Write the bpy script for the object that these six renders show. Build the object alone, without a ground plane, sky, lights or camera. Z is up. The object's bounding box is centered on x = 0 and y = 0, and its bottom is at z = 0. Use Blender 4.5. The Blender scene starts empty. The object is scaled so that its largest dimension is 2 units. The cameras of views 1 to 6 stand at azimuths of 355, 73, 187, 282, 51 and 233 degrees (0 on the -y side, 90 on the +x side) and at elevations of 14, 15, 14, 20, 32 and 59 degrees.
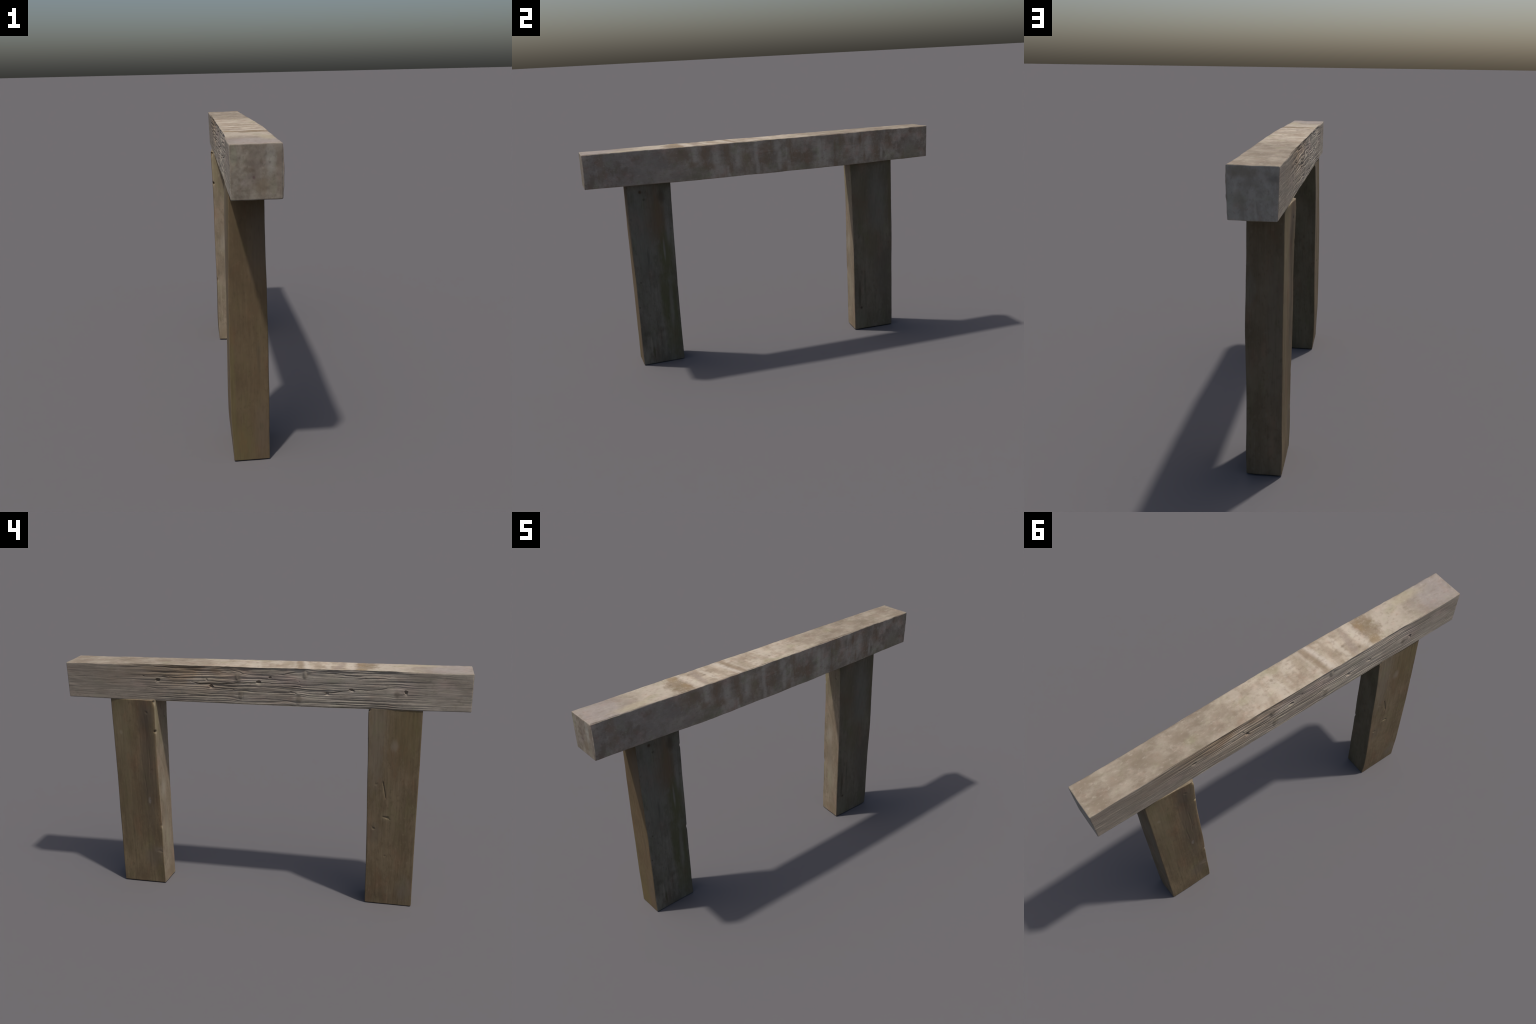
import bpy, math
import numpy as np

# ------------------------------------------------------------------ helpers
def _hash(ix, iy, iz, seed):
    h = (ix.astype(np.int64) * 374761393 + iy.astype(np.int64) * 668265263
         + iz.astype(np.int64) * 2147483647 + seed * 1274126177) & 0xFFFFFFFF
    h = ((h ^ (h >> 13)) * 1103515245 + 12345) & 0xFFFFFFFF
    h = ((h ^ (h >> 16)) * 2654435761) & 0xFFFFFFFF
    return ((h ^ (h >> 15)) & 0xFFFF) / 32767.5 - 1.0

def noise(x, y, z=0.0, seed=0):
    """smooth value noise, about -1..1"""
    x, y, z = np.broadcast_arrays(np.asarray(x, float), np.asarray(y, float), np.asarray(z, float))
    ix, iy, iz = np.floor(x), np.floor(y), np.floor(z)
    fx, fy, fz = x - ix, y - iy, z - iz
    fx, fy, fz = [f * f * f * (f * (6 * f - 15) + 10) for f in (fx, fy, fz)]
    out = 0.0
    for dx in (0, 1):
        for dy in (0, 1):
            for dz in (0, 1):
                w = (fx if dx else 1 - fx) * (fy if dy else 1 - fy) * (fz if dz else 1 - fz)
                out = out + w * _hash(ix + dx, iy + dy, iz + dz, seed)
    return out

def fbm(x, y, z=0.0, seed=0, octaves=3):
    s, a, f, n = 0.0, 1.0, 1.0, 0.0
    for o in range(octaves):
        s = s + a * noise(x * f, y * f, np.asarray(z) * f, seed + 17 * o)
        n += a
        a *= 0.5
        f *= 2.03
    return s / n

def sstep(a, b, x):
    t = np.clip((x - a) / (b - a), 0, 1)
    return t * t * (3 - 2 * t)

def polyline_dist(px, py, pts):
    """distance to a polyline and the position 0..1 along it"""
    best = np.full(px.shape, 9.0)
    along = np.zeros(px.shape)
    n = len(pts) - 1
    for i in range(n):
        (ax, ay), (bx, by) = pts[i], pts[i + 1]
        dx, dy = bx - ax, by - ay
        t = np.clip(((px - ax) * dx + (py - ay) * dy) / (dx * dx + dy * dy), 0, 1)
        d = np.hypot(px - ax - t * dx, py - ay - t * dy)
        m = d < best
        best = np.where(m, d, best)
        along = np.where(m, (i + t) / n, along)
    return best, along

def groove(px, py, pts, width, depth):
    """a crack along a polyline: tapered ends, sharp bottom"""
    d, t = polyline_dist(px, py, pts)
    taper = np.clip(np.minimum(t, 1 - t) * 6, 0, 1) ** 0.6
    w = width * (0.35 + 0.65 * taper)
    return -depth * taper * (1 - sstep(0.15, 1.0, d / w))

def pit(px, py, cx, cy, rx, ry, depth, tilt=0.0, seed=1):
    """a knot hole or dent with an uneven rim"""
    c, s = math.cos(tilt), math.sin(tilt)
    u = ((px - cx) * c + (py - cy) * s) / rx
    v = (-(px - cx) * s + (py - cy) * c) / ry
    r = np.hypot(u, v)
    r = r * (1 + 0.45 * noise(px * 90, py * 90, 0, seed) + 0.15 * noise(px * 260, py * 260, 0, seed + 1))
    return -depth * (1 - sstep(0.15, 1.15, r))

def knot_hole(px, py, cx, cy, rx, ry, depth, tilt=0.0, seed=1):
    """a fallen-out knot: undercut at the top, a sloping worn lip below"""
    c, s = math.cos(tilt), math.sin(tilt)
    u = ((px - cx) * c + (py - cy) * s) / rx
    v = (-(px - cx) * s + (py - cy) * c) / ry
    p = 1.6 + 0.8 * (seed % 3) / 2                      # some are squarish, some lozenge-shaped
    r = (np.abs(u) ** p + np.abs(v) ** p) ** (1 / p)
    r = r * (1 + 0.30 * noise(px * 100, py * 100, 0, seed) + 0.12 * noise(px * 300, py * 300, 0, seed + 1))
    low = sstep(0.0, -0.6, v)
    outer = 1.0 + 0.60 * low
    lip = np.clip((outer - r) / (outer - 0.45), 0, 1) * 0.34 * low ** 1.5
    inner = 0.58 - 0.34 * low
    t = np.clip((r - inner) / 0.42, 0, 1)
    return -depth * np.maximum(lip, 1 - t * t * (3 - 2 * t))

# ------------------------------------------------------- squared timber builder
# sides of the section, walked counter-clockwise: 0 = a-, 1 = b+, 2 = a+, 3 = b-
def section_loop(counts, ra, rb, arc=5):
    """rounded unit square (a,b in -1..1); returns a, b, na, nb, side"""
    A, B, NA, NB, S = [], [], [], [], []
    def arc_pts(ca, cb, t0, s0, s1):
        for i in range(1, arc + 1):
            f = i / (arc + 1)
            t = math.radians(t0 - 90 * f)
            A.append(ca + ra * math.cos(t)); B.append(cb + rb * math.sin(t))
            NA.append(math.cos(t)); NB.append(math.sin(t)); S.append(s0 if f < 0.5 else s1)
    def line(a0, b0, a1, b1, n, na, nb, s):
        for i in range(n):
            f = i / (n - 1)
            A.append(a0 + (a1 - a0) * f); B.append(b0 + (b1 - b0) * f)
            NA.append(na); NB.append(nb); S.append(s)
    line(-1, -1 + rb, -1, 1 - rb, counts[0], -1, 0, 0)
    arc_pts(-1 + ra, 1 - rb, 180, 0, 1)
    line(-1 + ra, 1, 1 - ra, 1, counts[1], 0, 1, 1)
    arc_pts(1 - ra, 1 - rb, 90, 1, 2)
    line(1, 1 - rb, 1, -1 + rb, counts[2], 1, 0, 2)
    arc_pts(1 - ra, -1 + rb, 0, 2, 3)
    line(1 - ra, -1, -1 + ra, -1, counts[3], 0, -1, 3)
    arc_pts(-1 + ra, -1 + rb, -90, 3, 0)
    return [np.array(q) for q in (A, B, NA, NB, S)]

def timber(name, place, relief, length, stations, counts, half, edge_r, end_r, slots,
           cap_rings=26, arc=5):
    """A squared timber.  place(a, b, t) -> position, t in metres along the length;
    relief(pos, a, b, na, nb, side, capw) -> displaced position."""
    a, b, na, nb, side = section_loop(counts, edge_r / half[0], edge_r / half[1], arc)
    n = len(a)
    ring_f, ring_t, ring_c = [], [], []
    arcs = [math.radians(90 * i / 6) for i in range(7)]
    hw = min(half)
    flat = 1 - end_r / hw
    for f in np.linspace(0.02, flat * 0.97, cap_rings):
        ring_f.append(f); ring_t.append(0.0); ring_c.append(-1.0)
    for t in arcs:
        ring_f.append(1 - end_r * (1 - math.sin(t)) / hw); ring_t.append(end_r * (1 - math.cos(t)))
        ring_c.append(-math.cos(t))
    for t in np.linspace(end_r, length - end_r, stations)[1:-1]:
        ring_f.append(1.0); ring_t.append(t); ring_c.append(0.0)
    for t in arcs[::-1]:
        ring_f.append(1 - end_r * (1 - math.sin(t)) / hw); ring_t.append(length - end_r * (1 - math.cos(t)))
        ring_c.append(math.cos(t))
    for f in np.linspace(flat * 0.97, 0.02, cap_rings):
        ring_f.append(f); ring_t.append(length); ring_c.append(1.0)
    F = np.array(ring_f)[:, None]; T = np.array(ring_t)[:, None]; C = np.array(ring_c)[:, None]
    m = len(ring_f)
    AA, BB, TT = a[None] * F, b[None] * F, np.broadcast_to(T, (m, n))
    P = place(AA, BB, TT)
    CC = np.broadcast_to(C, (m, n))
    P = relief(P, AA, BB, np.broadcast_to(na, (m, n)), np.broadcast_to(nb, (m, n)),
               np.broadcast_to(side, (m, n)), CC)
    verts = P.reshape(-1, 3)
    c0 = P[0].mean(0); c1 = P[-1].mean(0)
    verts = np.vstack([verts, c0, c1])
    i = np.arange(m - 1)[:, None] * n
    j = np.arange(n)[None]; k = (j + 1) % n
    quads = np.stack([i + j, i + k, i + n + k, i + n + j], -1).reshape(-1, 4)
    capq = (np.abs(C[:-1, 0] + C[1:, 0]) / 2 > 0.72)
    qside = np.broadcast_to(np.where(side == np.roll(side, -1), side, side)[None], (m - 1, n)).copy()
    slot = np.vectorize(lambda s: slots[s])(qside)
    capidx = np.where((C[:-1, 0] + C[1:, 0]) < 0, slots[4], slots[5])
    slot = np.where(capq[:, None], capidx[:, None], slot).reshape(-1)
    tri0 = [(n * m, (q + 1) % n, q) for q in range(n)]
    base = (m - 1) * n
    tri1 = [(n * m + 1, base + q, base + (q + 1) % n) for q in range(n)]
    me = bpy.data.meshes.new(name)
    faces = quads.tolist() + tri0 + tri1
    me.from_pydata(verts.tolist(), [], faces)
    me.polygons.foreach_set("material_index", np.concatenate(
        [slot, np.full(n, slots[4]), np.full(n, slots[5])]).astype(np.int32))
    me.polygons.foreach_set("use_smooth", np.ones(len(faces), bool))
    me.update()
    # make the winding face outwards
    import bmesh
    bm = bmesh.new(); bm.from_mesh(me)
    bmesh.ops.recalc_face_normals(bm, faces=bm.faces)
    bm.to_mesh(me); bm.free()
    ob = bpy.data.objects.new(name, me)
    bpy.context.scene.collection.objects.link(ob)
    return ob

# ------------------------------------------------------------------ the beam
BEAM_LEN = 2.0
BOW_Y = [-1.0, -0.86, -0.73, -0.60, -0.48, -0.36, -0.15, 0.04, 0.26, 0.46, 0.66, 0.82, 1.0]
BOW_X = [0.0, 0.0025, 0.0035, 0.0055, 0.0095, 0.0130, 0.0125, 0.0115, 0.0100, 0.0055, 0.0030, 0.0, 0.0]
def beam_place(a, b, t):
    y = -1.0 + t
    f = t / BEAM_LEN
    lt, rt = -0.0890 + 0.001 * f, 0.0815 + 0.0030 * f
    lb, rb = -0.0880 + 0.004 * f, 0.0800 + 0.0015 * f
    bow = 0.0
    for off in (-0.06, -0.03, 0.0, 0.03, 0.06):          # the east side swells towards the middle
        bow = bow + np.interp(y + off, BOW_Y, BOW_X) / 5
    rt, rb = rt + bow, rb + bow * 1.28
    u, v = (a + 1) / 2, (b + 1) / 2
    left = lb + (lt - lb) * v
    right = rb + (rt - rb) * v
    x = left + (right - left) * u
    mid = sstep(1.0, 0.35, np.abs(y))
    bottom = 1.0402 - 0.0040 * sstep(1.0, 0.55, np.abs(y))
    top = 1.2208 + 0.0004 * mid + 0.0006 * (u - 0.5) * 2 * (1 - mid)
    z = bottom + (top - bottom) * v
    return np.stack([x, y, z], -1)

# knots on the weathered face: (y, z, half height, how far they push the grain aside)
KNOTS = [(0.108, 1.164, 0.020, 0.011), (0.093, 1.083, 0.018, 0.010), (-0.224, 1.190, 0.016, 0.009),
         (-0.194, 1.072, 0.017, 0.011), (-0.66, 1.112, 0.016, 0.006), (0.243, 1.120, 0.012, 0.006),
         (-0.34, 1.100, 0.010, 0.005), (0.515, 1.141, 0.010, 0.004), (-0.001, 1.148, 0.008, 0.003)]
CRACKS = [  # points (y, z), half width, depth
    ([(0.347, 1.141), (0.298, 1.131), (0.207, 1.133), (0.12, 1.140), (0.009, 1.145), (-0.06, 1.147)], 0.0036, 0.011),
    ([(-0.079, 1.128), (-0.132, 1.126), (-0.24, 1.141), (-0.392, 1.156)], 0.0032, 0.009),
    ([(-0.305, 1.111), (-0.347, 1.108), (-0.406, 1.119), (-0.46, 1.127), (-0.54, 1.134)], 0.0036, 0.011),
    ([(-0.490, 1.122), (-0.56, 1.130), (-0.614, 1.138)], 0.0030, 0.007),
    ([(0.503, 1.162), (0.46, 1.162), (0.415, 1.159)], 0.0028, 0.007),
    ([(0.455, 1.133), (0.39, 1.138), (0.330, 1.144)], 0.0028, 0.007),
    ([(0.965, 1.151), (0.855, 1.152)], 0.0026, 0.003),
    ([(0.570, 1.106), (0.515, 1.099), (0.455, 1.107)], 0.0036, 0.005),
    ([(-0.060, 1.190), (-0.117, 1.190), (-0.185, 1.202)], 0.0036, 0.007),
    ([(-0.085, 1.156), (-0.180, 1.164)], 0.0026, 0.005),
    ([(0.195, 1.110), (0.150, 1.114), (0.118, 1.105)], 0.0030, 0.005),
    ([(-0.148, 1.108), (-0.190, 1.096)], 0.0036, 0.006),
    ([(0.540, 1.213), (0.405, 1.207), (0.24, 1.214)], 0.0040, 0.008),
    ([(0.142, 1.205), (0.099, 1.196), (0.075, 1.187)], 0.0046, 0.007),
    ([(0.34, 1.197), (0.25, 1.196), (0.16, 1.189)], 0.0040, 0.006),
    ([(-0.25, 1.206), (-0.40, 1.199), (-0.52, 1.187)], 0.0034, 0.005),
    ([(-0.45, 1.174), (-0.56, 1.186), (-0.63, 1.189)], 0.0036, 0.005),
]
HOLES = [  # y, z, half length, half height, depth, tilt
    (0.516, 1.142, 0.0120, 0.0105, 0.019, 0.0), (0.240, 1.119, 0.0155, 0.0110, 0.020, 0.1),
    (0.001, 1.1475, 0.0120, 0.0095, 0.019, 0.0), (-0.056, 1.174, 0.0085, 0.0070, 0.014, -0.5),
    (-0.332, 1.104, 0.0120, 0.0070, 0.016, -0.55), (-0.448, 1.124, 0.0150, 0.0065, 0.017, 0.25),
    (-0.701, 1.120, 0.0080, 0.0105, 0.013, 0.1), (0.588, 1.161, 0.0045, 0.0040, 0.007, 0.0),
    (0.264, 1.152, 0.0050, 0.0065, 0.007, 0.4), (-0.197, 1.158, 0.0040, 0.0045, 0.006, 0.0),
]

WORN_ARRIS = [(-0.195, 0.030, 0.006), (-0.11, 0.05, 0.003), (0.07, 0.035, 0.005), (0.16, 0.03, 0.003),
              (0.34, 0.07, 0.004), (-0.36, 0.04, 0.003), (-0.60, 0.06, 0.004)]

def weathered_relief(y, z):
    """height of the weathered side: washed-out grain, knots, checks and holes"""
    g = z + 0.006 * noise(y * 1.6, z * 9, 0, 3) + 0.0025 * noise(y * 7, z * 20, 0, 4)
    for ky, kz, h, push in KNOTS:
        dy, dz = y - ky, z - kz
        g = g - push * np.tanh(dz / h) * np.exp(-(dy / (h * 2.4)) ** 2 - (dz / (h * 3.0)) ** 2)
    mid = sstep(0.82, 0.45, np.abs(y + 0.04) + 0.08 * noise(y * 5, z * 12, 0, 5))
    coarse = noise(g * 84, y * 3.2, 0, 11) + 0.35 * noise(g * 170, y * 9, 0, 12)
    fine = noise(g * 205, y * 4.2, 0, 23) + 0.3 * noise(g * 400, y * 12, 0, 24)
    hair = noise(g * 420, y * 8.0, 0, 31)
    upper = sstep(1.06, 1.15, z)
    ridge = -np.clip(-coarse - 0.08, 0, 1) ** 0.9 * 0.0052 * (0.25 + 0.75 * upper)
    ridge = ridge - np.clip(-fine, 0, 1) * (0.0052 - 0.0012 * upper) + fine * 0.0005
    ridge = ridge - np.clip(-hair, 0, 1) * 0.0013
    patch = 0.40 + 0.60 * sstep(-0.45, 0.35, noise(y * 7, z * 18, 0, 41))
    h = 0.66 * ridge * (0.20 + 0.80 * mid) * patch
    h = h + 0.0020 * fbm(y * 6, z * 12, 0, 51) * (0.3 + 0.7 * mid)
    h = h - 0.004 * mid
    for ky, kz, hh, push in KNOTS[:5]:
        r = np.hypot((y - ky) / (hh * 0.62), (z - kz) / (hh * 1.25)) * (1 + 0.35 * noise(y * 40, z * 40, 0, 8))
        core = np.exp(-(r * 0.85) ** 2)
        h = h * (1 - 0.6 * core) - push * 0.14 * core * (1 + 0.8 * noise(y * 90, z * 60, 0, 10))
        h = h - push * 0.10 * np.exp(-((r - 1.25) / 0.35) ** 2) * sstep(-0.1, 0.7, noise(y * 35, z * 30, 0, 9))
    for ey, ew, ed in WORN_ARRIS:                 # bites worn out of the upper arris
        h = h - ed * np.exp(-((y - ey) / ew) ** 2) * sstep(1.175, 1.215, z)
    for q, (pts, w, d) in enumerate(CRACKS):
        jag = 0.0009 * noise(y * 35, q, 0, 61) + 0.0004 * noise(y * 110, q, 0, 62)
        brk = 0.35 + 0.65 * sstep(-0.35, 0.25, noise(y * 22, q * 3.1, 0, 63))     # cracks open and close
        h = h + groove(y, z + jag, pts, w * 0.9, d * 0.72) * brk
    for q, (hy, hz, rx, rz, d, tilt) in enumerate(HOLES):
        h = np.minimum(h, h * 0.4 + knot_hole(y, z, hy, hz, rx * 1.12, rz * 1.05, d * 0.68, tilt, 71 + q))
    return h

def beam_relief(P, a, b, na, nb, side, cap):
    x, y, z = P[..., 0].copy(), P[..., 1].copy(), P[..., 2].copy()
    live = 1 - np.abs(cap)                        # sides, fading over the end rounding
    inner = np.maximum(np.abs(a), np.abs(b))
    ends = sstep(1.0, 0.985, np.abs(y))
    wl = sstep(0.0, 0.75, -na) * live
    wr = sstep(0.0, 0.75, na) * live
    wt = sstep(0.0, 0.75, nb) * live
    wb = sstep(0.0, 0.75, -nb) * live
    h = weathered_relief(y, z)
    x2 = x - h * wl * (0.15 + 0.85 * ends)
    # sawn faces: shallow waves only
    x2 = x2 + wr * (0.0022 * (1 - b * b) + 0.0014 * fbm(y * 7, z * 14, 0, 91) + 0.0028 * (1 - b * b) * sstep(0.7, 1.0, -y)
                    + 0.0007 * noise(y * 40, z * 60, 0, 92))
    z2 = z + wt * (0.0016 * fbm(y * 6, x * 14, 0, 93) + 0.0006 * noise(y * 45, x * 70, 0, 94)
                   - 0.0030 * np.exp(-((y - 0.41) / 0.03) ** 2 - ((x + 0.03) / 0.02) ** 2))
    z2 = z2 - wb * (0.0020 * fbm(y * 8, x * 16, 0, 95))
    # nicked arrises
    nick = sstep(0.0, 0.8, noise(y * 30, na, nb, 96)) * 0.0016 + sstep(0.0, 0.8, noise(y * 9, na, nb, 97)) * 0.0014
    corner = 2 * np.abs(na * nb) * live
    z2 = z2 - np.sign(nb) * corner * nick * 0.7
    x2 = x2 - np.sign(na) * corner * nick * 0.7
    # checks on the east face
    for pts in ([(-0.053, 1.148), (0.061, 1.152)], [(0.44, 1.151), (0.555, 1.151)]):
        x2 = x2 + wr * groove(y, z + 0.001 * noise(y * 60, 0, 0, 98), pts, 0.0022, 0.0022)
    # ends
    capw = np.abs(cap) * sstep(1.0, 0.9, inner)
    y2 = y + np.sign(cap) * capw * 0.0014 * fbm(x * 30, z * 30, 0, 99)
    return np.stack([x2, y2, z2], -1)

# ------------------------------------------------------------------ the posts
LEVELS = np.array([-0.01, 0.0, 0.08, 0.18, 0.3, 0.45, 0.6, 0.75, 0.9, 1.035, 1.05])
def _col(v):
    return np.array([v[0]] + list(v) + [v[-1]])
def post_place(corners, top):
    prof = {k: (_col(vx), _col(vy)) for k, (vx, vy) in corners.items()}
    def ev(k, z):
        px, py = prof[k]
        acc_x = acc_y = 0.0
        for off in (-0.03, -0.015, 0.0, 0.015, 0.03):       # soften the kinks
            zz = np.clip(z + off, 0, 1.05)
            acc_x = acc_x + np.interp(zz, LEVELS, px) / 5
            acc_y = acc_y + np.interp(zz, LEVELS, py) / 5
        return acc_x, acc_y
    def place(a, b, t):
        z = t * 1.0
        a, b = a * 1.008, b * 1.005
        u, v = (a + 1) / 2, (b + 1) / 2          # u: west->east, v: south->north
        q = {k: ev(k, z) for k in prof}
        out = []
        for c in (0, 1):
            s = q['LF'][c] * (1 - u) + q['RF'][c] * u
            n = q['LB'][c] * (1 - u) + q['RB'][c] * u
            out.append(s * (1 - v) + n * v)
        return np.stack([out[0], out[1], z * np.ones_like(a)], -1)
    return place

SOUTH = {
 'LF': ([-0.091, -0.094, -0.097, -0.0975, -0.097, -0.096, -0.092, -0.087, -0.083], [-0.782] * 9),
 'RF': ([0.0455, 0.0455, 0.046, 0.047, 0.047, 0.0455, 0.044, 0.042, 0.042], [-0.780, -0.781, -0.781, -0.781, -0.781, -0.782, -0.782, -0.782, -0.782]),
 'RB': ([0.040, 0.041, 0.043, 0.044, 0.045, 0.045, 0.044, 0.044, 0.046], [-0.548, -0.549, -0.550, -0.551, -0.551, -0.549, -0.548, -0.546, -0.544]),
 'LB': ([-0.088, -0.096, -0.0975, -0.095, -0.093, -0.091, -0.090, -0.088, -0.083], [-0.547, -0.546, -0.546, -0.545, -0.542, -0.539, -0.536, -0.532, -0.529]),
}
NORTH = {
 'LF': ([-0.083, -0.086, -0.086, -0.086, -0.089, -0.090, -0.091, -0.094, -0.096], [0.543, 0.543, 0.544, 0.543, 0.543, 0.544, 0.542, 0.539, 0.537]),
 'RF': ([0.050, 0.048, 0.048, 0.048, 0.049, 0.049, 0.048, 0.046, 0.043], [0.531, 0.531, 0.531, 0.531, 0.530, 0.529, 0.527, 0.525, 0.521]),
 'RB': ([0.053, 0.055, 0.054, 0.053, 0.057, 0.060, 0.058, 0.056, 0.055], [0.779, 0.779, 0.779, 0.781, 0.780, 0.779, 0.778, 0.779, 0.779]),
 'LB': ([-0.081, -0.083, -0.081, -0.080, -0.080, -0.079, -0.078, -0.079, -0.080], [0.779, 0.778, 0.778, 0.778, 0.778, 0.777, 0.777, 0.778, 0.778]),
}

def post_relief(seed, west_pits, west_cracks, east_pits, edge_pits, west_scoop=None, north_swell=0.0, east_swell=0.0):
    def relief(P, a, b, na, nb, side, cap):
        x, y, z = P[..., 0].copy(), P[..., 1].copy(), P[..., 2].copy()
        live = 1 - np.abs(cap)
        wl = sstep(0.0, 0.75, -na) * live; wr = sstep(0.0, 0.75, na) * live
        ws = sstep(0.0, 0.75, -nb) * live; wn = sstep(0.0, 0.75, nb) * live
        grain = lambda u, s: 0.00035 * noise(u * 110, z * 6, 0, seed + s) + 0.00025 * noise(u * 240, z * 14, 0, seed + s + 1) \
            + 0.0012 * fbm(u * 12, z * 5, 0, seed + s + 2)
        hw = grain(y, 1)
        for (py, pz, ry, rz, d) in west_pits:
            hw = hw + pit(y, z, py, pz, ry, rz, d, 0.3, seed + 5)
        for pts, w, d in west_cracks:
            hw = hw + groove(y, z, pts, w, d)
        if west_scoop:
            cy, cz, ry, rz, d = west_scoop
            hw = hw - d * np.exp(-((y - cy) / ry) ** 2 - ((z - cz) / rz) ** 2)
        he = grain(y, 7)
        for (py, pz, ry, rz, d) in east_pits:
            he = he + pit(y, z, py, pz, ry, rz, d, 0.0, seed + 6)
        he = he + east_swell * np.clip(1 - b * b, 0, 1) ** 0.7
        x2 = x - wl * hw + wr * he
        y2 = y - ws * grain(x, 13) + wn * (grain(x, 19) + north_swell * np.exp(-((a - 0.35) / 0.55) ** 2) * np.clip(1 - a * a, 0, 1) ** 0.5)
        nick = sstep(0.2, 0.8, noise(z * 26, a * 0.5, b * 0.5, seed + 31)) * 0.0018
        nick = nick + sstep(0.2, 0.8, noise(z * 8, a * 0.5, b * 0.5, seed + 32)) * 0.0015
        corner = 2 * np.abs(na * nb) * live
        x2 = x2 - np.sign(na) * corner * nick * 0.6
        y2 = y2 - np.sign(nb) * corner * nick * 0.6
        for (sa, sb, pz, r, d) in edge_pits:      # bites out of an arris
            near = np.exp(-((z - pz) / r) ** 2) * np.exp(-((a - sa) / 0.10) ** 2 - ((b - sb) / 0.07) ** 2) * live
            x2 = x2 - sa * d * near; y2 = y2 - sb * d * near
        inner = np.maximum(np.abs(a), np.abs(b))
        z2 = z + np.sign(cap) * np.where(cap > 0, 1, 0) * np.abs(cap) * 0.0012 * fbm(x * 30, y * 30, 0, seed + 40)
        return np.stack([x2, y2, z2], -1)
    return relief

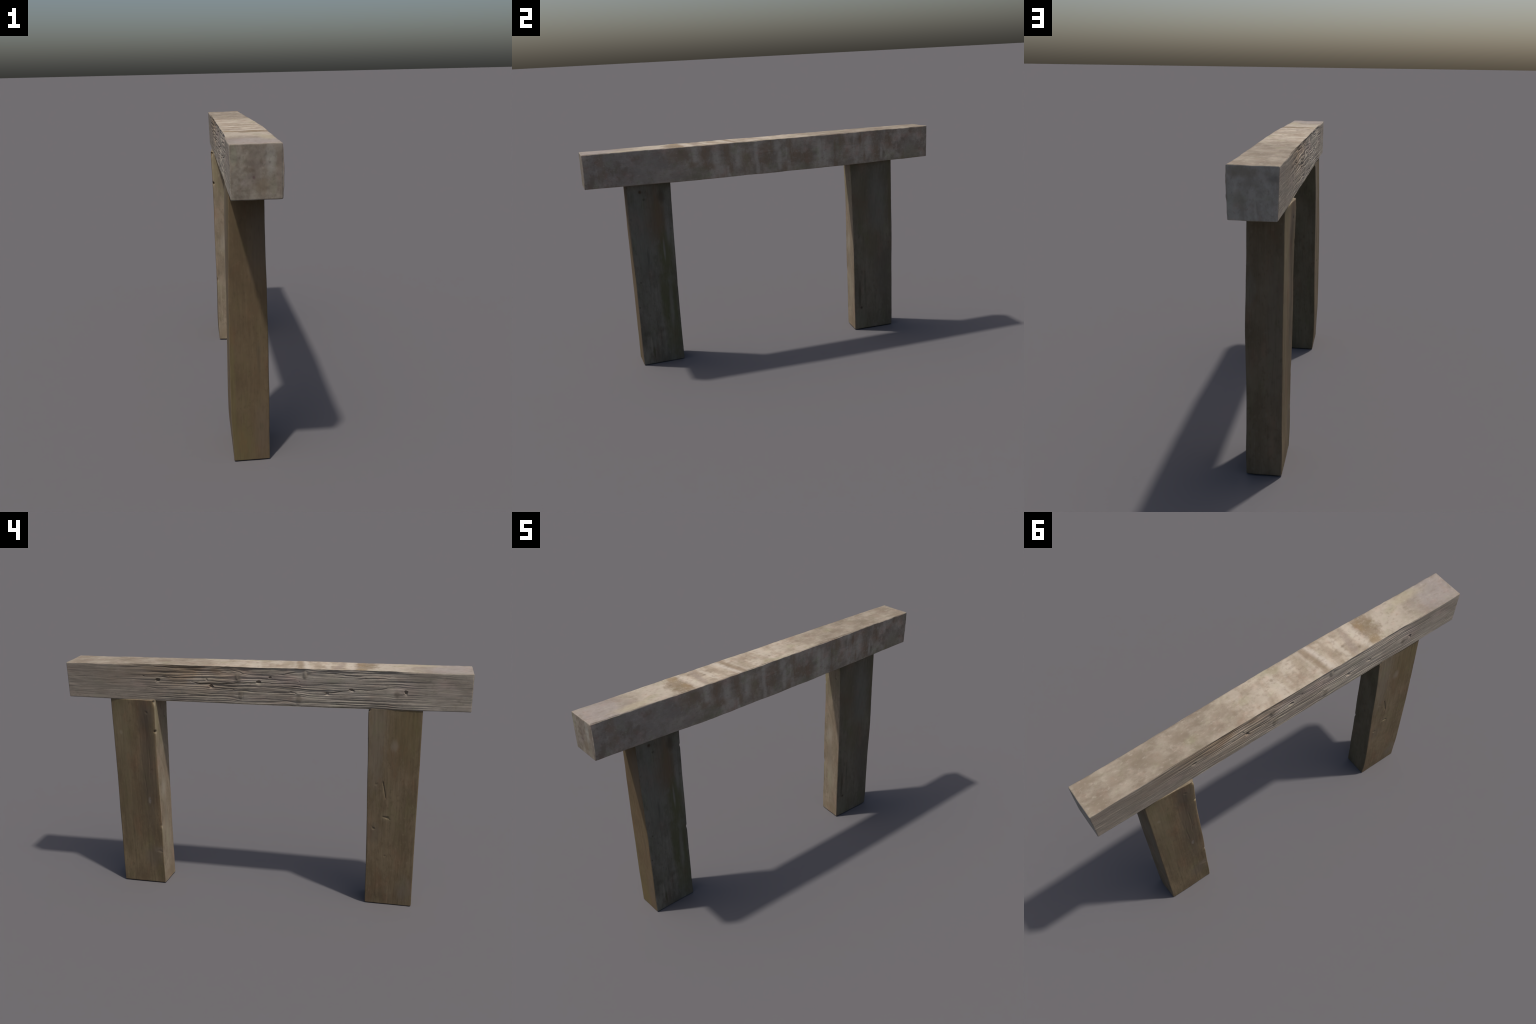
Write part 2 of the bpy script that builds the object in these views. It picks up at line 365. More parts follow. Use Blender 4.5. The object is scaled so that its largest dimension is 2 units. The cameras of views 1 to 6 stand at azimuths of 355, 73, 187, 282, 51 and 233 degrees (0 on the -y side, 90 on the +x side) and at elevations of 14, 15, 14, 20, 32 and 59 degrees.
# ------------------------------------------------------------------ materials
class Graph:
    """tiny helper for building node materials"""
    def __init__(self, name, rough=0.85, spec=0.25):
        self.mat = bpy.data.materials.new(name)
        self.mat.use_nodes = True
        self.t = self.mat.node_tree
        self.bsdf = self.t.nodes["Principled BSDF"]
        self.bsdf.inputs["Roughness"].default_value = rough
        self.bsdf.inputs["Specular IOR Level"].default_value = spec
        self.obj = self.t.nodes.new("ShaderNodeTexCoord").outputs["Object"]
        sep = self.t.nodes.new("ShaderNodeSeparateXYZ")
        self.t.links.new(self.obj, sep.inputs[0])
        self.x, self.y, self.z = sep.outputs
    def put(self, sock, v):
        if hasattr(v, "is_output") or hasattr(v, "links"):
            self.t.links.new(v, sock)
        else:
            sock.default_value = v
    def math(self, op, a, b=0.0, clamp=False):
        n = self.t.nodes.new("ShaderNodeMath"); n.operation = op; n.use_clamp = clamp
        self.put(n.inputs[0], a); self.put(n.inputs[1], b)
        return n.outputs[0]
    def noise(self, scale, detail=3.0, rough=0.55, offset=(0, 0, 0), distort=0.0):
        """noise on object coordinates with a scale per axis"""
        m = self.t.nodes.new("ShaderNodeMapping")
        m.inputs["Scale"].default_value = scale
        m.inputs["Location"].default_value = offset
        self.t.links.new(self.obj, m.inputs[0])
        n = self.t.nodes.new("ShaderNodeTexNoise")
        n.inputs["Scale"].default_value = 1.0
        n.inputs["Detail"].default_value = detail
        n.inputs["Roughness"].default_value = rough
        n.inputs["Distortion"].default_value = distort
        self.t.links.new(m.outputs[0], n.inputs["Vector"])
        return n.outputs["Fac"]
    def span(self, v, lo, hi, smooth=True):
        n = self.t.nodes.new("ShaderNodeMapRange")
        n.interpolation_type = 'SMOOTHSTEP' if smooth else 'LINEAR'
        self.put(n.inputs["Value"], v)
        n.inputs["From Min"].default_value = lo
        n.inputs["From Max"].default_value = hi
        return n.outputs["Result"]
    def mix(self, fac, a, b, mode='MIX'):
        n = self.t.nodes.new("ShaderNodeMix"); n.data_type = 'RGBA'; n.blend_type = mode
        self.put(n.inputs[0], fac)
        for s, v in ((n.inputs[6], a), (n.inputs[7], b)):
            self.put(s, v if not isinstance(v, tuple) else (*v, 1.0))
        return n.outputs[2]
    def blob(self, u, v, cu, cv, ru, rv, ragged=None, rag=0.9, lo=1.25, hi=0.45, slant=0.0):
        du = self.math('MULTIPLY', self.math('SUBTRACT', u, cu), 1 / ru)
        dv = self.math('SUBTRACT', v, cv)
        if slant:
            du = self.math('ADD', du, self.math('MULTIPLY', dv, slant / ru))
        dv = self.math('MULTIPLY', dv, 1 / rv)
        d = self.math('SQRT', self.math('ADD', self.math('MULTIPLY', du, du), self.math('MULTIPLY', dv, dv)))
        if ragged is not None:
            d = self.math('ADD', d, self.math('MULTIPLY', self.math('SUBTRACT', ragged, 0.5), rag))
        return self.span(d, lo * 1.12, hi * 0.75)
    def tint(self, col, mask, to, amount=1.0):
        return self.mix(self.math('MULTIPLY', mask, amount), col, to)
    def drift(self, col, scale, amount=0.5, offset=(0, 0, 0)):
        """slow shift between a pinkish and a greenish weathering of the same wood"""
        n = self.noise(scale, 4, 0.6, offset)
        col = self.mix(self.math('MULTIPLY', self.span(n, 0.52, 0.70), amount), col, (1.07, 0.965, 0.955), 'MULTIPLY')
        return self.mix(self.math('MULTIPLY', self.span(n, 0.48, 0.30), amount), col, (0.955, 1.015, 0.93), 'MULTIPLY')
    def scale(self, col, k):
        return self.mix(1.0, col, (k, k, k), 'MULTIPLY')
    def finish(self, col, height=None, strength=0.3, dist=0.002):
        self.put(self.bsdf.inputs["Base Color"], col)
        if height is not None:
            b = self.t.nodes.new("ShaderNodeBump")
            b.inputs["Strength"].default_value = strength
            b.inputs["Distance"].default_value = dist
            self.t.links.new(height, b.inputs["Height"])
            self.t.links.new(b.outputs[0], self.bsdf.inputs["Normal"])
        return self.mat

def beam_side_weathered():
    g = Graph("weathered_grey_timber")
    streak = g.noise((20, 5.5, 110), 5, 0.62, distort=0.5)
    fine = g.noise((60, 14, 330), 4, 0.62, distort=0.4)
    cloud = g.noise((8, 5, 11), 4, 0.6, (3, 0, 0))
    col = g.mix(g.span(streak, 0.32, 0.68), (0.185, 0.166, 0.137), (0.335, 0.294, 0.240))
    col = g.mix(g.math('MULTIPLY', g.span(fine, 0.47, 0.30), 0.62), col, (0.125, 0.108, 0.087))
    col = g.mix(g.math('MULTIPLY', g.span(fine, 0.55, 0.72), 0.45), col, (0.40, 0.35, 0.285))
    rag = g.noise((20, 9, 40), 4, 0.6, (7, 2, 0))
    # greenish-grey towards the front, rust-brown stain on the upper back half, mauve bloom
    col = g.tint(col, g.blob(g.y, g.z, -0.55, 1.13, 0.45, 0.12, rag), (0.245, 0.222, 0.185), 0.30)
    col = g.tint(col, g.blob(g.y, g.z, 0.40, 1.205, 0.30, 0.055, rag, 1.6), (0.175, 0.118, 0.066), 0.62)
    col = g.tint(col, g.blob(g.y, g.z, 0.30, 1.16, 0.28, 0.09, rag, 1.6), (0.215, 0.160, 0.105), 0.45)
    col = g.tint(col, g.blob(g.y, g.z, 0.72, 1.16, 0.12, 0.06, rag, 1.6), (0.19, 0.145, 0.10), 0.40)
    for cy, cz, ry, rz, a in ((0.02, 1.16, 0.16, 0.035, 0.45), (-0.15, 1.155, 0.11, 0.03, 0.45), (0.62, 1.12, 0.09, 0.04, 0.40),
                              (-0.70, 1.13, 0.05, 0.05, 0.5), (-0.88, 1.15, 0.05, 0.04, 0.45), (0.93, 1.19, 0.05, 0.03, 0.35)):
        col = g.tint(col, g.blob(g.y, g.z, cy, cz, ry, rz, rag, 1.5), (0.285, 0.232, 0.203), a)
    for ky, kz, h, push in KNOTS[:5]:                 # heartwood of the knots
        col = g.tint(col, g.blob(g.y, g.z, ky, kz, h * 0.85, h * 1.35, rag, 1.3), (0.130, 0.112, 0.084), 0.75)
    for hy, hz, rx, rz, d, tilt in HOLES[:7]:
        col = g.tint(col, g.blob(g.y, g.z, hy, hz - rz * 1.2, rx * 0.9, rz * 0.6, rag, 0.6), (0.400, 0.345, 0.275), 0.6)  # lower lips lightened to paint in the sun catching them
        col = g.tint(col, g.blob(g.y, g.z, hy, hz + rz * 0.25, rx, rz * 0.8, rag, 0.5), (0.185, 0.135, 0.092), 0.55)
    col = g.mix(g.math('MULTIPLY', g.span(cloud, 0.52, 0.36), 0.50), col, (0.155, 0.130, 0.103))
    col = g.mix(g.math('MULTIPLY', g.span(cloud, 0.53, 0.70), 0.35), col, (0.375, 0.338, 0.290))
    spot = g.noise((40, 30, 60), 4, 0.62, (2, 9, 0))
    col = g.mix(g.math('MULTIPLY', g.span(spot, 0.45, 0.30), 0.45), col, (0.150, 0.130, 0.105))
    col = g.drift(col, (14, 9, 24), 0.6)
    col = g.mix(1.0, col, (1.015, 0.995, 0.985), 'MULTIPLY')
    col = g.scale(col, 1.10)
    col = g.tint(col, g.blob(g.y, g.z, 0.80, 1.12, 0.30, 0.25, cloud, 0.6), (0.190, 0.158, 0.122), 0.45)
    h = g.math('ADD', g.math('MULTIPLY', streak, 0.6), g.math('MULTIPLY', fine, 0.5))
    return g.finish(col, h, 0.55, 0.003)

def beam_top():
    g = Graph("bleached_timber_top")
    cloud = g.noise((16, 9, 9), 5, 0.62, (1, 0, 0))
    band = g.noise((3.5, 17, 4), 3, 0.5, (2, 5, 0), 0.2)
    mott = g.noise((70, 42, 60), 4, 0.6, (0, 3, 0))
    rag = g.noise((42, 55, 40), 5, 0.65, (4, 4, 0))
    soft = g.noise((14, 18, 14), 4, 0.6, (9, 1, 0))
    col = g.mix(g.span(cloud, 0.33, 0.67), (0.228, 0.184, 0.136), (0.348, 0.298, 0.232))
    mid = g.blob(g.y, g.x, -0.15, 0.0, 0.42, 2.0, soft, 0.5, 1.3, 0.7)
    col = g.mix(mid, g.scale(col, 0.87), g.scale(col, 1.23))
    col = g.mix(g.math('MULTIPLY', g.span(band, 0.52, 0.66), g.math('MULTIPLY', mid, 0.6)), col, (0.43, 0.375, 0.305))
    col = g.mix(g.math('MULTIPLY', g.span(band, 0.46, 0.34), g.math('MULTIPLY', mid, 0.5)), col, (0.225, 0.170, 0.118))
    PALE, BROWN, MAUVE, GREEN, OCHRE = (0.455, 0.400, 0.325), (0.190, 0.140, 0.086), (0.250, 0.200, 0.162), (0.262, 0.240, 0.148), (0.232, 0.166, 0.092)
    def spot(y, x, ry, rx, c, a, r=None, k=1.2, slant=0.0):
        nonlocal col
        col = g.tint(col, g.blob(g.y, g.x, y, x, ry, rx, r or rag, k, slant=slant), c, a)
    spot(-0.63, 0.0, 0.11, 0.16, (0.425, 0.370, 0.300), 0.75, soft, 1.3)      # pale stretch before the stain
    spot(-0.90, 0.01, 0.13, 0.16, (0.278, 0.242, 0.222), 0.80, soft, 1.0)     # lilac-grey front end
    spot(-0.78, 0.055, 0.10, 0.030, (0.370, 0.320, 0.225), 0.65, soft, 1.0)
    spot(-0.385, 0.0, 0.022, 0.10, MAUVE, 0.65, rag, 1.6, 0.18)
    spot(-0.432, 0.01, 0.022, 0.12, PALE, 0.80, rag, 1.2, -0.18)
    spot(-0.328, 0.0, 0.016, 0.12, PALE, 0.70, rag, 1.3, -0.10)
    spot(-0.219, 0.0, 0.018, 0.16, (0.47, 0.415, 0.350), 0.75, rag, 1.3, -0.19)
    spot(-0.190, 0.02, 0.020, 0.10, (0.215, 0.160, 0.105), 0.55, rag, 1.4, -0.19)
    spot(-0.275, 0.0, 0.022, 0.10, (0.235, 0.180, 0.125), 0.55, rag, 1.5, -0.1)
    spot(-0.508, 0.055, 0.050, 0.045, BROWN, 0.74, rag, 2.1)
    spot(-0.515, -0.010, 0.046, 0.055, BROWN, 0.70, rag, 2.1)
    spot(-0.490, -0.062, 0.030, 0.030, OCHRE, 0.75, rag, 1.6)
    spot(-0.478, 0.040, 0.020, 0.040, OCHRE, 0.65, rag, 1.5)
    spot(-0.075, 0.050, 0.035, 0.040, PALE, 0.65, soft, 1.2)
    spot(0.120, 0.0, 0.050, 0.060, PALE, 0.50, soft, 1.3)
    spot(0.004, -0.03, 0.008, 0.045, PALE, 0.55, rag, 1.3, -0.17)
    spot(-0.130, 0.03, 0.030, 0.050, (0.235, 0.185, 0.125), 0.55, rag, 1.5)
    for y, x in ((-0.009, 0.068), (0.041, 0.083), (0.192, 0.012), (0.48, -0.02), (-0.66, 0.03)):
        spot(y, x, 0.035, 0.022, GREEN, 0.45, rag, 1.6)
    for y, x in ((0.412, -0.031), (0.651, -0.017), (0.722, 0.047), (0.527, 0.030), (0.94, 0.069), (0.94, -0.07), (0.30, 0.02), (0.83, 0.0)):
        spot(y, x, 0.045, 0.035, (0.212, 0.168, 0.122), 0.55, soft, 1.6)
    for y, x in ((-0.455, 0.006), (-0.406, -0.054), (-0.345, -0.005), (-0.53, -0.016), (0.03, 0.03)):
        spot(y, x, 0.008, 0.008, (0.16, 0.125, 0.085), 0.5, rag, 1.5)
    col = g.mix(g.math('MULTIPLY', g.span(mott, 0.50, 0.30), 0.38), col, (0.200, 0.160, 0.118))
    col = g.mix(g.math('MULTIPLY', g.span(mott, 0.54, 0.74), 0.32), col, (0.450, 0.395, 0.325))
    col = g.drift(col, (26, 20, 20), 0.45)
    col = g.mix(1.0, col, (1.008, 0.994, 0.985), 'MULTIPLY')
    fine = g.noise((260, 60, 200), 3, 0.6)
    return g.finish(col, g.math('ADD', fine, mott), 0.25, 0.0015)

def beam_side_stained():
    g = Graph("rain_streaked_timber")
    streak = g.noise((10, 16, 2.6), 4, 0.6, (2, 1, 0), 0.35)
    cloud = g.noise((10, 11, 13), 5, 0.62, (5, 2, 0))
    rag = g.noise((40, 55, 26), 5, 0.65, (1, 7, 0))
    fine = g.noise((60, 40, 260), 3, 0.6)
    BROWN, PALE = (0.176, 0.122, 0.074), (0.370, 0.332, 0.275)
    col = g.mix(g.span(cloud, 0.34, 0.66), (0.205, 0.172, 0.132), (0.315, 0.270, 0.215))
    col = g.tint(col, g.blob(g.y, g.z, -0.78, 1.13, 0.32, 0.2, cloud, 0.6), (0.215, 0.193, 0.168), 0.7)
    back = g.span(g.y, -0.45, -0.30)
    tips = g.math('MAXIMUM', g.span(g.y, -0.55, -0.85), g.span(g.y, 0.45, 0.75))
    patchy = g.noise((12, 15, 13), 5, 0.65, (7, 7, 2))
    col = g.mix(g.math('MULTIPLY', g.math('MULTIPLY', g.span(patchy, 0.54, 0.38), tips), 0.65), col, (0.148, 0.118, 0.088))
    col = g.mix(g.math('MULTIPLY', g.math('MULTIPLY', g.span(streak, 0.54, 0.70), 0.6), back), col, PALE)
    col = g.mix(g.math('MULTIPLY', g.math('MULTIPLY', g.span(streak, 0.45, 0.30), 0.6), back), col, BROWN)
    for y, z, ry, rz, a in ((-0.91, 1.18, 0.025, 0.045, .6), (-0.90, 1.11, 0.035, 0.030, .5), (-0.716, 1.186, 0.02, 0.015, .4), (-0.49, 1.18, 0.075, 0.050, .75),
                            (-0.425, 1.123, 0.028, 0.020, .8), (-0.353, 1.18, 0.032, 0.055, .8), (-0.335, 1.105, 0.050, 0.022, .8),
                            (-0.226, 1.16, 0.025, 0.060, .7), (-0.212, 1.09, 0.014, 0.040, .85), (-0.12, 1.12, 0.03, 0.07, .7), (0.0, 1.17, 0.04, 0.045, .7),
                            (-0.015, 1.11, 0.035, 0.035, .7), (0.129, 1.186, 0.022, 0.03, .6), (0.175, 1.12, 0.050, 0.040, .8), (0.235, 1.10, 0.035, 0.050, .75),
                            (0.10, 1.06, 0.02, 0.03, .7), (0.447, 1.178, 0.028, 0.04, .7), (0.475, 1.10, 0.022, 0.035, .6), (0.567, 1.18, 0.010, 0.04, .8), (0.592, 1.08, 0.010, 0.035, .8),
                            (0.665, 1.10, 0.030, 0.06, .75), (0.655, 1.19, 0.02, 0.03, .6), (0.745, 1.15, 0.030, 0.06, .75), (0.90, 1.20, 0.03, 0.02, .5)):
        col = g.tint(col, g.blob(g.y, g.z, y, z, ry, rz, rag, 1.9), BROWN, a * 0.80)
    for y, z, ry, rz, a in ((-0.407, 1.18, 0.016, 0.05, .7), (-0.29, 1.16, 0.022, 0.07, .75), (-0.268, 1.08, 0.03, 0.03, .6), (-0.171, 1.14, 0.016, 0.06, .7),
                            (-0.064, 1.165, 0.013, 0.06, .8), (-0.057, 1.07, 0.012, 0.05, .8), (0.058, 1.185, 0.022, 0.035, .75), (0.070, 1.11, 0.016, 0.06, .7),
                            (0.312, 1.13, 0.014, 0.08, .7), (0.36, 1.10, 0.04, 0.04, .4), (0.619, 1.15, 0.026, 0.06, .55), (0.817, 1.18, 0.014, 0.04, .8), (0.701, 1.09, 0.010, 0.04, .8),
                            (0.88, 1.10, 0.06, 0.06, .4)):
        col = g.tint(col, g.blob(g.y, g.z, y, z, ry, rz, rag, 0.9), PALE, a * 0.8)
    for y, z, ry, rz in ((-0.40, 1.055, 0.07, 0.02), (0.22, 1.055, 0.05, 0.025), (0.90, 1.07, 0.06, 0.05), (-0.38, 1.09, 0.05, 0.02)):
        col = g.tint(col, g.blob(g.y, g.z, y, z, ry, rz, rag, 1.5), (0.165, 0.152, 0.095), 0.5)
    mott = g.noise((50, 50, 60), 5, 0.65, (3, 3, 3))
    col = g.mix(g.math('MULTIPLY', g.span(mott, 0.47, 0.32), 0.40), col, (0.165, 0.136, 0.100))
    col = g.mix(g.math('MULTIPLY', g.span(mott, 0.54, 0.70), 0.35), col, (0.345, 0.305, 0.255))
    col = g.mix(g.math('MULTIPLY', g.span(fine, 0.48, 0.30), 0.22), col, (0.150, 0.126, 0.092))
    col = g.drift(col, (16, 14, 16), 1.0)
    return g.finish(g.mix(1.0, col, (1.29, 1.235, 1.20), 'MULTIPLY'), g.math('ADD', fine, streak), 0.25, 0.0015)

def beam_end(name, dark, light, stains):
    g = Graph(name)
    cloud = g.noise((26, 26, 20), 5, 0.62, (2, 2, 1))
    run = g.noise((45, 30, 9), 4, 0.6, (8, 2, 0), 0.3)
    rag = g.noise((60, 60, 55), 4, 0.6, (4, 1, 0))
    col = g.mix(g.span(cloud, 0.34, 0.66), dark, light)
    col = g.mix(g.math('MULTIPLY', g.span(run, 0.55, 0.72), 0.45), col, tuple(min(1, c * 1.18) for c in light))
    for x, z, rx, rz, c, a in stains:
        col = g.tint(col, g.blob(g.x, g.z, x, z, rx, rz, rag, 1.4), c, a)
    mott = g.noise((85, 85, 70), 5, 0.65, (1, 6, 2))
    col = g.mix(g.math('MULTIPLY', g.span(mott, 0.47, 0.32), 0.45), col, tuple(c * 0.78 for c in dark))
    col = g.drift(col, (30, 30, 30), 0.5)
    return g.finish(col, rag, 0.2, 0.0015)

def post_face(name, dark, mid, light, across, stains=(), grain=1.0, bump=0.3, seed=0.0, veil=None):
    """across: the horizontal axis of the face, 'x' or 'y'; grain runs up the post"""
    g = Graph(name, rough=0.8)
    u = g.x if across == 'x' else g.y
    s = (70, 20, 5.0) if across == 'x' else (20, 70, 5.0)
    streak = g.noise(s, 4, 0.6, (seed, seed, 0), 0.15)
    s2 = (240, 60, 14) if across == 'x' else (60, 240, 14)
    fine = g.noise(s2, 3, 0.6, (seed, 0, 0))
    cloud = g.noise((13, 13, 5.5), 5, 0.6, (seed * 2, 1, seed))
    rag = g.noise((55, 55, 18), 5, 0.65, (0, seed, 0))
    col = g.mix(g.span(cloud, 0.32, 0.68), dark, light)
    col = g.mix(0.30, col, mid)
    col = g.mix(g.math('MULTIPLY', g.span(streak, 0.50, 0.28), 0.38 * grain), col, dark)
    col = g.mix(g.math('MULTIPLY', g.span(streak, 0.54, 0.74), 0.34 * grain), col, light)
    mott = g.noise((60, 60, 34), 5, 0.65, (seed, 4, 2))
    col = g.mix(g.math('MULTIPLY', g.span(mott, 0.47, 0.32), 0.50), col, tuple(c * 0.86 for c in dark))
    col = g.mix(g.math('MULTIPLY', g.span(mott, 0.54, 0.70), 0.45), col, tuple(c * 1.08 for c in light))
    for cu, cz, ru, rz, c, a, k in stains:
        col = g.tint(col, g.blob(u, g.z, cu, cz, ru, rz, rag, k), c, a)
    col = g.mix(g.math('MULTIPLY', g.span(fine, 0.48, 0.28), 0.28 * grain), col, tuple(c * 0.7 for c in dark))
    col = g.mix(g.math('MULTIPLY', g.span(fine, 0.56, 0.76), 0.22 * grain), col, tuple(c * 1.15 for c in light))
    col = g.drift(col, (14, 14, 7), 0.9, (seed, 0, 3))
    return g.finish(col, g.math('ADD', g.math('MULTIPLY', streak, 0.7), g.math('MULTIPLY', mott, 0.6)), bump * 0.7, 0.0016)

# ------------------------------------------------------------------ assembly
root = bpy.data.objects.new("timber_gateway", None)
bpy.context.scene.collection.objects.link(root)
root["label"] = "weathered wooden beam resting on two squared upright posts"
root["category"] = "wooden frame"

PURPLE, DARKB = (0.152, 0.124, 0.104), (0.110, 0.086, 0.060)
front_end = beam_end("cut_timber_front", (0.140, 0.117, 0.091), (0.222, 0.196, 0.160), [
    (0.00, 1.17, 0.03, 0.05, PURPLE, 0.6), (-0.012, 1.11, 0.025, 0.030, PURPLE, 0.7), (-0.030, 1.137, 0.020, 0.010, DARKB, 0.6),
    (0.013, 1.085, 0.030, 0.030, (0.150, 0.118, 0.080), 0.6), (0.070, 1.13, 0.010, 0.08, (0.165, 0.130, 0.105), 0.6),
    (0.041, 1.17, 0.018, 0.05, (0.245, 0.228, 0.200), 0.7), (0.050, 1.09, 0.012, 0.03, (0.205, 0.185, 0.140), 0.5),
    (-0.076, 1.18, 0.012, 0.04, (0.200, 0.195, 0.140), 0.6), (-0.042, 1.095, 0.012, 0.012, (0.215, 0.182, 0.160), 0.6),
    (-0.012, 1.113, 0.005, 0.006, (0.09, 0.055, 0.055), 0.8), (0.012, 1.165, 0.006, 0.010, DARKB, 0.5)])
back_end = beam_end("cut_timber_back", (0.285, 0.252, 0.204), (0.390, 0.350, 0.295), [
    (0.03, 1.20, 0.05, 0.02, (0.235, 0.195, 0.140), 0.6), (-0.065, 1.18, 0.02, 0.012, (0.19, 0.175, 0.15), 0.6),
    (0.045, 1.11, 0.03, 0.03, (0.225, 0.200, 0.135), 0.5), (0.07, 1.10, 0.012, 0.06, (0.37, 0.345, 0.285), 0.5)])
under = beam_end("shaded_timber_underside", (0.185, 0.158, 0.120), (0.255, 0.222, 0.175), [])

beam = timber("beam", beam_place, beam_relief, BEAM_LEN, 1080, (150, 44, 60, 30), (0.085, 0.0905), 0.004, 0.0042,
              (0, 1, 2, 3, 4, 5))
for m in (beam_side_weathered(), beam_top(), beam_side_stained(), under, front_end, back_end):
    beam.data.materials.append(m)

south = timber("post", post_place(SOUTH, 1.04), post_relief(200,
    [(-0.581, 0.660, 0.008, 0.008, 0.0015), (-0.637, 0.488, 0.014, 0.008, 0.0045), (-0.577, 0.425, 0.010, 0.009, 0.0022),
     (-0.636, 0.277, 0.004, 0.008, 0.002)],
    [([(-0.611, 0.682), (-0.621, 0.638), (-0.630, 0.585)], 0.0036, 0.0038)],
    [(-0.712, 0.993, 0.006, 0.005, 0.004), (-0.695, 0.951, 0.005, 0.005, 0.002)], [(1, 1, 0.45, 0.010, 0.003), (1, 1, 0.93, 0.008, 0.003), (-1, 1, 1.037, 0.010, 0.007)]),
    1.0405, 420, (90, 50, 80, 50), (0.068, 0.117), 0.004, 0.003, (0, 1, 2, 3, 4, 4), cap_rings=10)
OLIVE, GREEN, GREY, KNOT = (0.115, 0.092, 0.040), (0.075, 0.074, 0.036), (0.175, 0.155, 0.122), (0.060, 0.048, 0.032)
s_west = post_face("post_brown_side", (0.108, 0.078, 0.043), (0.142, 0.104, 0.060), (0.170, 0.128, 0.078), 'y', [
    (-0.575, 0.90, 0.045, 0.28, (0.165, 0.135, 0.098), 0.65, 1.4), (-0.72, 0.95, 0.07, 0.20, (0.120, 0.090, 0.042), 0.6, 1.2),
    (-0.66, 0.86, 0.02, 0.03, (0.200, 0.165, 0.122), 0.6, 1.4), (-0.58, 0.40, 0.04, 0.05, (0.115, 0.090, 0.062), 0.6, 1.5),
    (-0.63, 0.49, 0.03, 0.03, (0.175, 0.138, 0.085), 0.5, 1.3), (-0.74, 0.09, 0.04, 0.07, (0.150, 0.120, 0.090), 0.6, 1.5)], seed=1.0)
s_front = post_face("post_ochre_face", (0.088, 0.060, 0.032), (0.108, 0.076, 0.041), (0.128, 0.093, 0.052), 'x', [
    (-0.06, 0.06, 0.05, 0.10, OLIVE, 0.7, 1.3), (-0.09, 0.25, 0.012, 0.30, OLIVE, 0.6, 0.8), (0.02, 0.12, 0.03, 0.12, (0.112, 0.082, 0.054), 0.7, 1.3),
    (0.01, 0.42, 0.008, 0.06, (0.080, 0.062, 0.038), 0.6, 1.2), (0.015, 0.14, 0.01, 0.02, (0.085, 0.066, 0.04), 0.6, 1.2), (0.02, 0.85, 0.04, 0.15, (0.112, 0.086, 0.060), 0.6, 1.2)], seed=2.0, bump=0.15)
s_east = post_face("post_grey_green_side", (0.092, 0.080, 0.057), (0.138, 0.121, 0.090), (0.185, 0.168, 0.132), 'y', [
    (-0.72, 0.75, 0.05, 0.30, (0.135, 0.128, 0.100), 0.6, 1.0), (-0.625, 0.85, 0.030, 0.15, (0.140, 0.092, 0.053), 0.9, 1.2), (-0.602, 0.96, 0.022, 0.035, (0.075, 0.056, 0.036), 0.8, 1.0),
    (-0.60, 0.64, 0.045, 0.14, (0.094, 0.088, 0.040), 0.85, 1.2), (-0.66, 0.86, 0.05, 0.16, (0.138, 0.098, 0.060), 0.55, 1.3), (-0.58, 0.15, 0.05, 0.14, (0.098, 0.094, 0.046), 0.65, 1.3), (-0.625, 0.38, 0.030, 0.20, (0.085, 0.080, 0.034), 0.8, 1.0), (-0.572, 0.37, 0.014, 0.18, (0.085, 0.080, 0.036), 0.7, 1.0),
    (-0.578, 0.77, 0.012, 0.09, (0.190, 0.172, 0.140), 0.7, 0.9), (-0.608, 0.66, 0.006, 0.06, (0.195, 0.180, 0.150), 0.7, 0.9), (-0.595, 0.32, 0.010, 0.12, (0.165, 0.148, 0.115), 0.6, 0.9),
    (-0.712, 0.993, 0.009, 0.009, (0.07, 0.045, 0.022), 0.9, 0.8), (-0.695, 0.951, 0.008, 0.008, KNOT, 0.6, 0.8), (-0.70, 0.63, 0.006, 0.05, (0.085, 0.078, 0.060), 0.7, 1.0),
    (-0.754, 0.489, 0.005, 0.006, KNOT, 0.7, 0.8), (-0.773, 0.345, 0.005, 0.006, KNOT, 0.7, 0.8), (-0.752, 0.185, 0.022, 0.018, (0.08, 0.072, 0.05), 0.7, 1.2),
    (-0.728, 0.12, 0.005, 0.05, (0.215, 0.190, 0.145), 0.7, 0.8), (-0.716, 0.07, 0.006, 0.04, (0.075, 0.068, 0.035), 0.8, 0.9), (-0.66, 0.20, 0.03, 0.02, (0.09, 0.08, 0.055), 0.5, 1.3)], seed=3.0)
s_back = post_face("post_dark_olive_face", (0.092, 0.074, 0.043), (0.118, 0.096, 0.058), (0.142, 0.120, 0.078), 'x', [], seed=4.0)
end_grain = post_face("post_end_grain", (0.13, 0.105, 0.07), (0.19, 0.15, 0.10), (0.25, 0.2, 0.14), 'x', [], seed=5.0)
for m in (s_west, s_back, s_east, s_front, end_grain):
    south.data.materials.append(m)

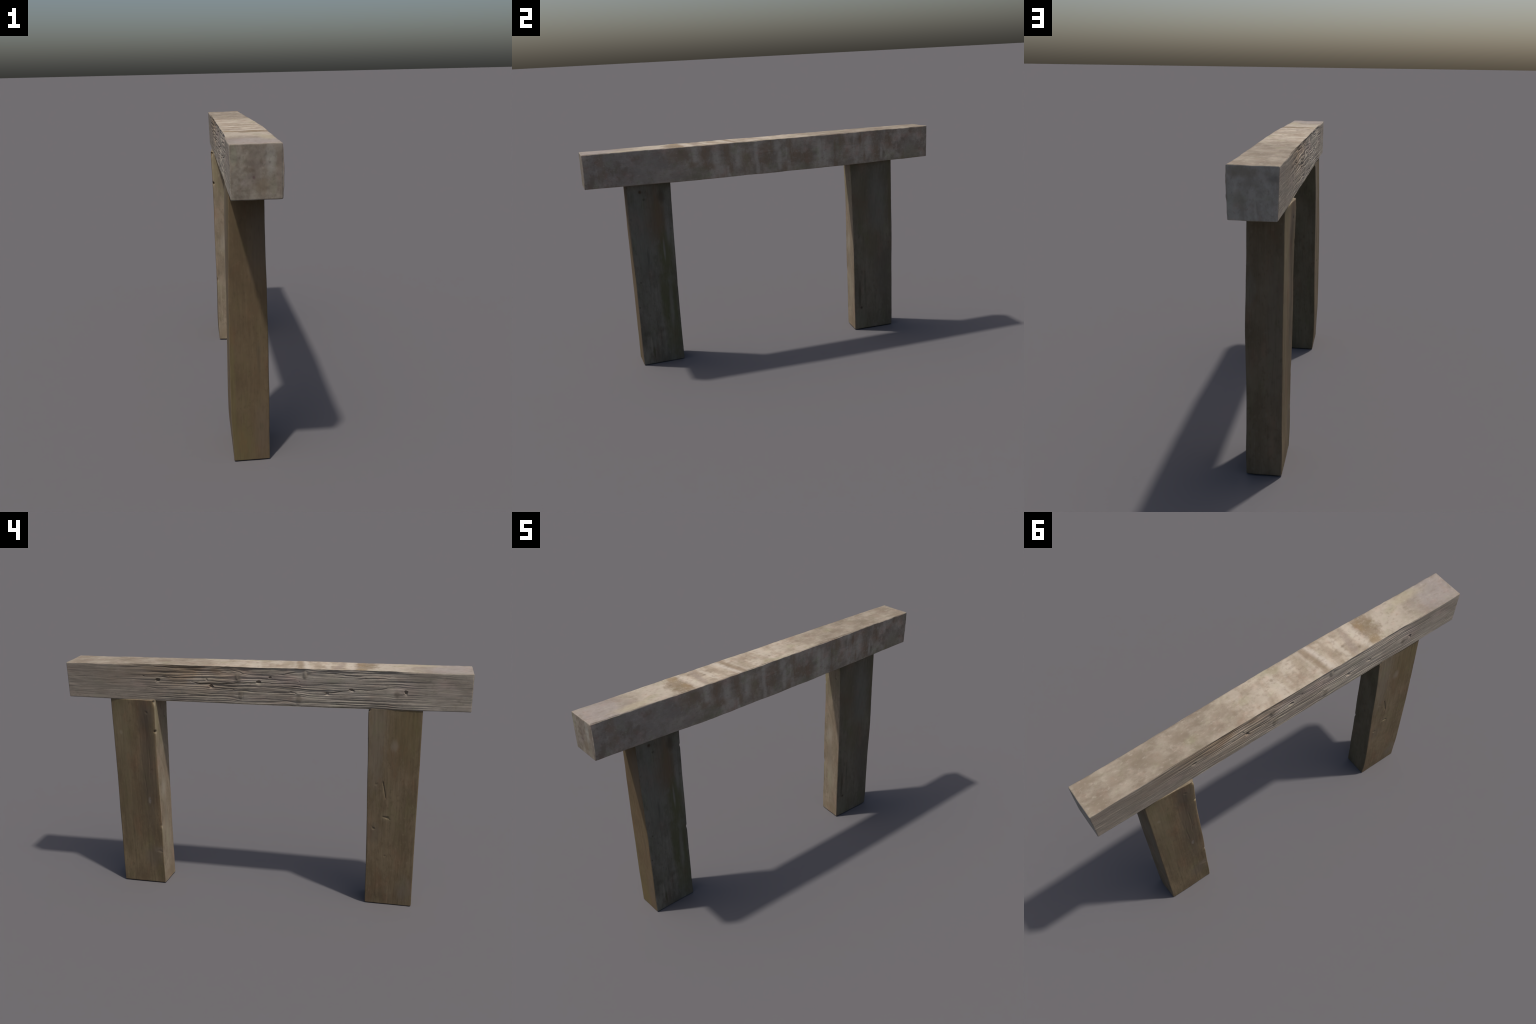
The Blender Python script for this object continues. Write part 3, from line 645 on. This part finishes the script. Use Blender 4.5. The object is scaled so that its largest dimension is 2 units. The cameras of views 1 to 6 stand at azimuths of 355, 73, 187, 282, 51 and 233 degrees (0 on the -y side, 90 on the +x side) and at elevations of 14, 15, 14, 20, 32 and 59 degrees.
north = timber("post.001", post_place(NORTH, 1.04), post_relief(300,
    [(0.586, 0.972, 0.008, 0.010, 0.0014), (0.599, 0.490, 0.005, 0.014, 0.002), (0.565, 0.193, 0.016, 0.008, 0.0012), (0.58, 0.66, 0.006, 0.012, 0.0015)],
    [([(0.590, 0.80), (0.586, 0.70), (0.592, 0.60)], 0.004, 0.0012), ([(0.615, 0.76), (0.620, 0.62), (0.612, 0.52)], 0.004, 0.0012)],
    [(0.575, 0.138, 0.006, 0.006, 0.003)], [(-1, -1, 0.874, 0.006, 0.012), (-1, -1, 0.345, 0.012, 0.003), (-1, -1, 0.84, 0.17, 0.003), (-1, -1, 1.036, 0.016, 0.009)], (0.615, 0.87, 0.045, 0.13, 0.008), 0.003, 0.0045),
    1.0405, 420, (90, 50, 80, 50), (0.067, 0.119), 0.005, 0.005, (0, 1, 2, 3, 4, 4), cap_rings=10)
n_west = post_face("post_umber_side", (0.106, 0.076, 0.043), (0.140, 0.102, 0.058), (0.175, 0.131, 0.076), 'y', [
    (0.73, 0.85, 0.05, 0.22, (0.172, 0.138, 0.080), 0.6, 1.2), (0.60, 0.70, 0.045, 0.38, (0.090, 0.067, 0.046), 0.75, 1.1), (0.59, 0.97, 0.04, 0.06, (0.118, 0.090, 0.064), 0.6, 1.3),
    (0.72, 0.45, 0.05, 0.30, (0.128, 0.098, 0.055), 0.5, 1.2), (0.60, 0.16, 0.05, 0.07, (0.108, 0.086, 0.062), 0.6, 1.5), (0.565, 0.20, 0.03, 0.02, (0.16, 0.125, 0.09), 0.6, 1.4),
    (0.600, 0.49, 0.008, 0.02, (0.195, 0.168, 0.140), 0.6, 1.2), (0.735, 0.86, 0.008, 0.012, (0.22, 0.18, 0.12), 0.6, 1.0)], seed=6.0)
n_front = post_face("post_beige_face", (0.175, 0.136, 0.092), (0.225, 0.176, 0.120), (0.285, 0.232, 0.166), 'x', [
    (-0.075, 0.95, 0.02, 0.12, (0.245, 0.205, 0.120), 0.6, 1.0), (-0.04, 0.55, 0.03, 0.06, (0.300, 0.262, 0.205), 0.6, 1.3), (-0.02, 0.28, 0.03, 0.12, (0.285, 0.245, 0.175), 0.5, 1.2),
    (0.0, 0.04, 0.09, 0.04, (0.200, 0.148, 0.092), 0.6, 1.2), (-0.03, 0.42, 0.02, 0.10, (0.185, 0.152, 0.112), 0.5, 1.2), (0.01, 0.93, 0.006, 0.004, KNOT, 0.7, 0.8)], seed=7.0)
n_east = post_face("post_dusky_side", (0.108, 0.087, 0.056), (0.142, 0.115, 0.078), (0.178, 0.150, 0.106), 'y', [
    (0.68, 0.80, 0.06, 0.20, (0.150, 0.136, 0.106), 0.65, 1.1), (0.58, 0.80, 0.05, 0.20, (0.128, 0.102, 0.060), 0.6, 1.2), (0.565, 0.22, 0.010, 0.09, (0.072, 0.058, 0.035), 0.75, 0.9),
    (0.575, 0.138, 0.008, 0.009, (0.055, 0.036, 0.024), 0.9, 0.8), (0.60, 0.30, 0.006, 0.10, (0.080, 0.066, 0.040), 0.6, 0.9), (0.765, 0.85, 0.012, 0.25, (0.120, 0.094, 0.050), 0.7, 0.9),
    (0.72, 0.35, 0.06, 0.20, (0.112, 0.092, 0.068), 0.6, 1.3), (0.64, 0.55, 0.06, 0.10, (0.150, 0.118, 0.072), 0.5, 1.3), (0.57, 0.06, 0.04, 0.06, (0.135, 0.126, 0.085), 0.6, 1.3)], seed=8.0)
n_back = post_face("post_walnut_face", (0.118, 0.088, 0.052), (0.150, 0.112, 0.068), (0.178, 0.140, 0.092), 'x', [
    (0.04, 0.75, 0.02, 0.06, (0.180, 0.155, 0.115), 0.5, 1.5), (0.03, 0.40, 0.03, 0.05, (0.175, 0.140, 0.088), 0.5, 1.5), (-0.05, 0.6, 0.03, 0.3, (0.135, 0.112, 0.08), 0.4, 1.2)], seed=9.0)
for m in (n_west, n_back, n_east, n_front, end_grain):
    north.data.materials.append(m)

for part in (beam, south, north):
    part.parent = root
